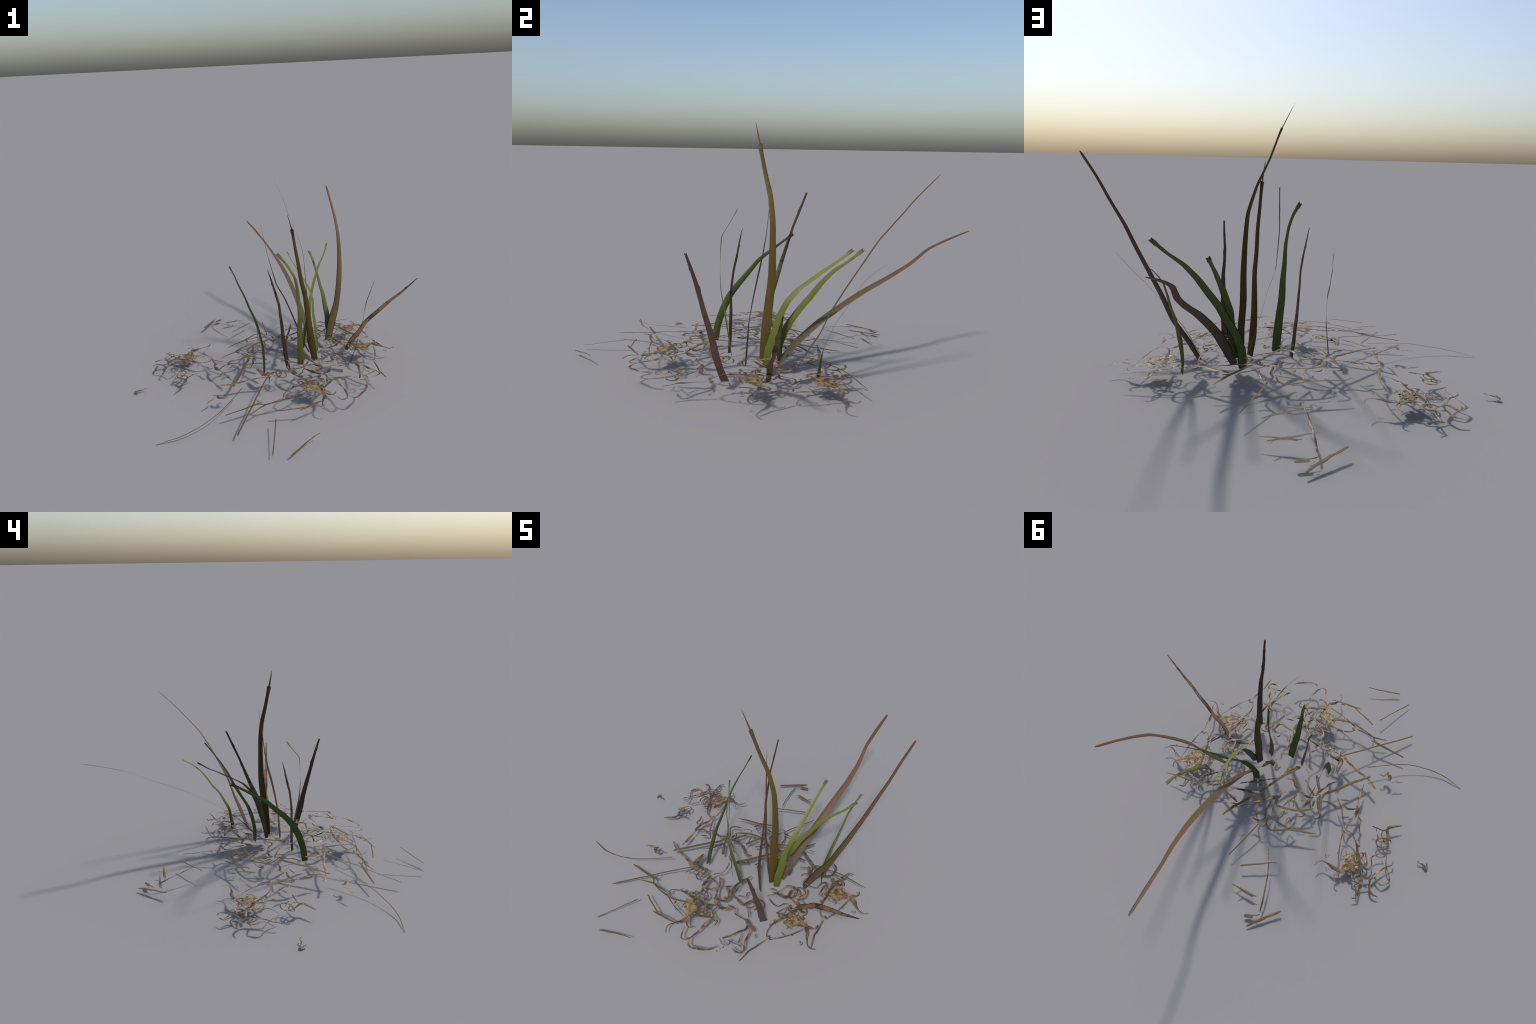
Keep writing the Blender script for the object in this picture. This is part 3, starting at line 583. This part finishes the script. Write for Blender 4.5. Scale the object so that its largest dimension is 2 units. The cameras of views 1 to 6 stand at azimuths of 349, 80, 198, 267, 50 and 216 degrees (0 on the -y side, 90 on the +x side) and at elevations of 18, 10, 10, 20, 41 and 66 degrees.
    ('straw', [(0.261, 0.081), (0.307, 0.134), (0.367, 0.192), (0.413, 0.225), (0.474, 0.248), (0.535, 0.265), (0.595, 0.286)], [4.6, 5.6, 5.6, 6.5, 6.4, 6.4, 1.8]),
    ('chaff', [(0.386, -0.616), (0.383, -0.61)], [4.9, 5.7]),
    ('chaff', [(0.391, -0.579), (0.389, -0.57)], [4.9, 4.9]),
    ('chaff', [(0.441, -0.405), (0.453, -0.413), (0.466, -0.418)], [5, 5.8, 4.1]),
    ('chaff', [(0.385, -0.592), (0.386, -0.587)], [3.3, 3.3]),
]
NAMES = dict(root=('root_fibre', 'stem'), stem=('dry_stem', 'stem'), curl=('curled_tendril', 'curl'), leaf=('withered_leaf', 'stem'),
             mat=('leaf_mat', 'mat'), chaff=('chaff_fleck', 'curl'), shred=('shred', 'curl'), fluff=('dried_sprig', 'sprig'), straw=('straw', 'straw'),
             bark=('bark_strip', 'bark_litter'), husk=('husk', 'curl'))
MAT['bark_litter'] = MAT['curl']
RAGGED = dict(shred=0.4, root=0.18, stem=0.14, curl=0.14, leaf=0.10, mat=0.35, chaff=0.2, fluff=0.35, straw=0.05, bark=0.1, husk=0.3)


def litter_strip(kind, plan, widths, key, verts, faces, normals, raised=(0, 0), surface=dome):
    """A flat dry strand lying on the mound along a plan curve."""
    length = sum(math.dist(a, b) for a, b in zip(plan, plan[1:]))
    n = max(4, min(60, int(length / 0.006) + 2))
    data = catmull([(p[0], p[1], w) for p, w in zip(plan, widths)], n)
    lift = (hash01(key, 'lift') - 0.5) * 0.003
    wave = hash01(key, 'wave') * 6.28
    centres, sides, ups, lefts, rights, thick = [], [], [], [], [], []
    rg = RAGGED[kind]
    P = []
    for i, (x, y, w) in enumerate(data):
        z = surface(x, y) + lift + 0.0008 * math.sin(wave + i * 0.5)
        z += (raised[0] + (raised[1] - raised[0]) * i / (n - 1)) / 1000
        P.append(Vector((x, y, max(z, 0.0012))))
    for i, (x, y, w) in enumerate(data):
        w = (w * 1.05 + 0.8) / 2000
        if i in (0, n - 1):
            w *= 0.6
        tang = (P[min(i + 1, n - 1)] - P[max(i - 1, 0)]).normalized()
        up = Vector((0, 0, 1))
        side = tang.cross(up).normalized()
        # dry strands twist a little about their own line
        roll = 0.3 * math.sin(wave * 2 + i * 0.33) if kind in ('curl', 'root', 'stem') else 0.1 * math.sin(wave + i * 0.1)
        up = side.cross(tang).normalized()
        side, up = side * math.cos(roll) + up * math.sin(roll), up * math.cos(roll) - side * math.sin(roll)
        centres.append(P[i])
        sides.append(side)
        ups.append(up)
        lefts.append(w * (1 + rg * 2 * (hash01(key, i, 'l') - 0.5)))
        rights.append(w * (1 + rg * 2 * (hash01(key, i, 'r') - 0.5)))
        thick.append(max(0.0005, min(w * 0.2, 0.0009)))
    strip(centres, sides, lefts, rights, thick, ups, verts, faces, None, cols=5, normals=normals, arch=0.3)


def build_clump(index, place, parent):
    cx, cy, turn, rise, slope_x, slope_y = place
    ca, sa = math.cos(math.radians(turn)), math.sin(math.radians(turn))
    put = lambda p: (cx + ca * p[0] - sa * p[1], cy + sa * p[0] + ca * p[1])

    def surface(x, y):
        lx, ly = ca * (x - cx) + sa * (y - cy), -sa * (x - cx) + ca * (y - cy)
        return max(mound(x, y) + (rise + slope_x * lx + slope_y * ly) / 1000, 0.002)

    origin = (cx, cy, surface(cx, cy))
    verts, faces, normals = [], [], []
    for j, (kind, plan, w) in enumerate(CLUMP):
        if kind == 'mat':
            litter_strip(kind, [put(p) for p in plan], w, ('mat', j), verts, faces, normals, surface=surface)
    body = new_mesh_object('litter_clump', verts, faces, MAT['mat'], parent, origin=origin, normals=normals)
    bpy.context.view_layer.update()
    for j, (kind, plan, w) in enumerate(CLUMP):
        if kind == 'mat':
            continue
        verts, faces, normals = [], [], []
        litter_strip(kind, [put(p) for p in plan], w, ('clump', j, index), verts, faces, normals, surface=surface)
        name, mat = NAMES[kind]
        p = put(plan[0])
        new_mesh_object(name, verts, faces, MAT[mat], body, origin=(p[0], p[1], dome(*p)), normals=normals)


def build():
    tuft = bpy.data.objects.new('grass_tuft', None)
    bpy.context.scene.collection.objects.link(tuft)
    tuft['label'] = 'sparse green and brown grass blades rising from scattered dry litter'
    tuft['category'] = 'grass tuft'
    for key in BLADES:
        build_blade(key, tuft)
    for i, place in enumerate(CLUMP_PLACES):
        build_clump(i, place, tuft)
    for j, (kind, plan, w, *raised) in enumerate(LOOSE):
        verts, faces, normals = [], [], []
        litter_strip(kind, plan, w, ('loose', j), verts, faces, normals, *raised)
        name, mat = NAMES[kind]
        p = plan[0]
        new_mesh_object(name, verts, faces, MAT[mat], tuft, origin=(p[0], p[1], dome(*p)), normals=normals)


build()
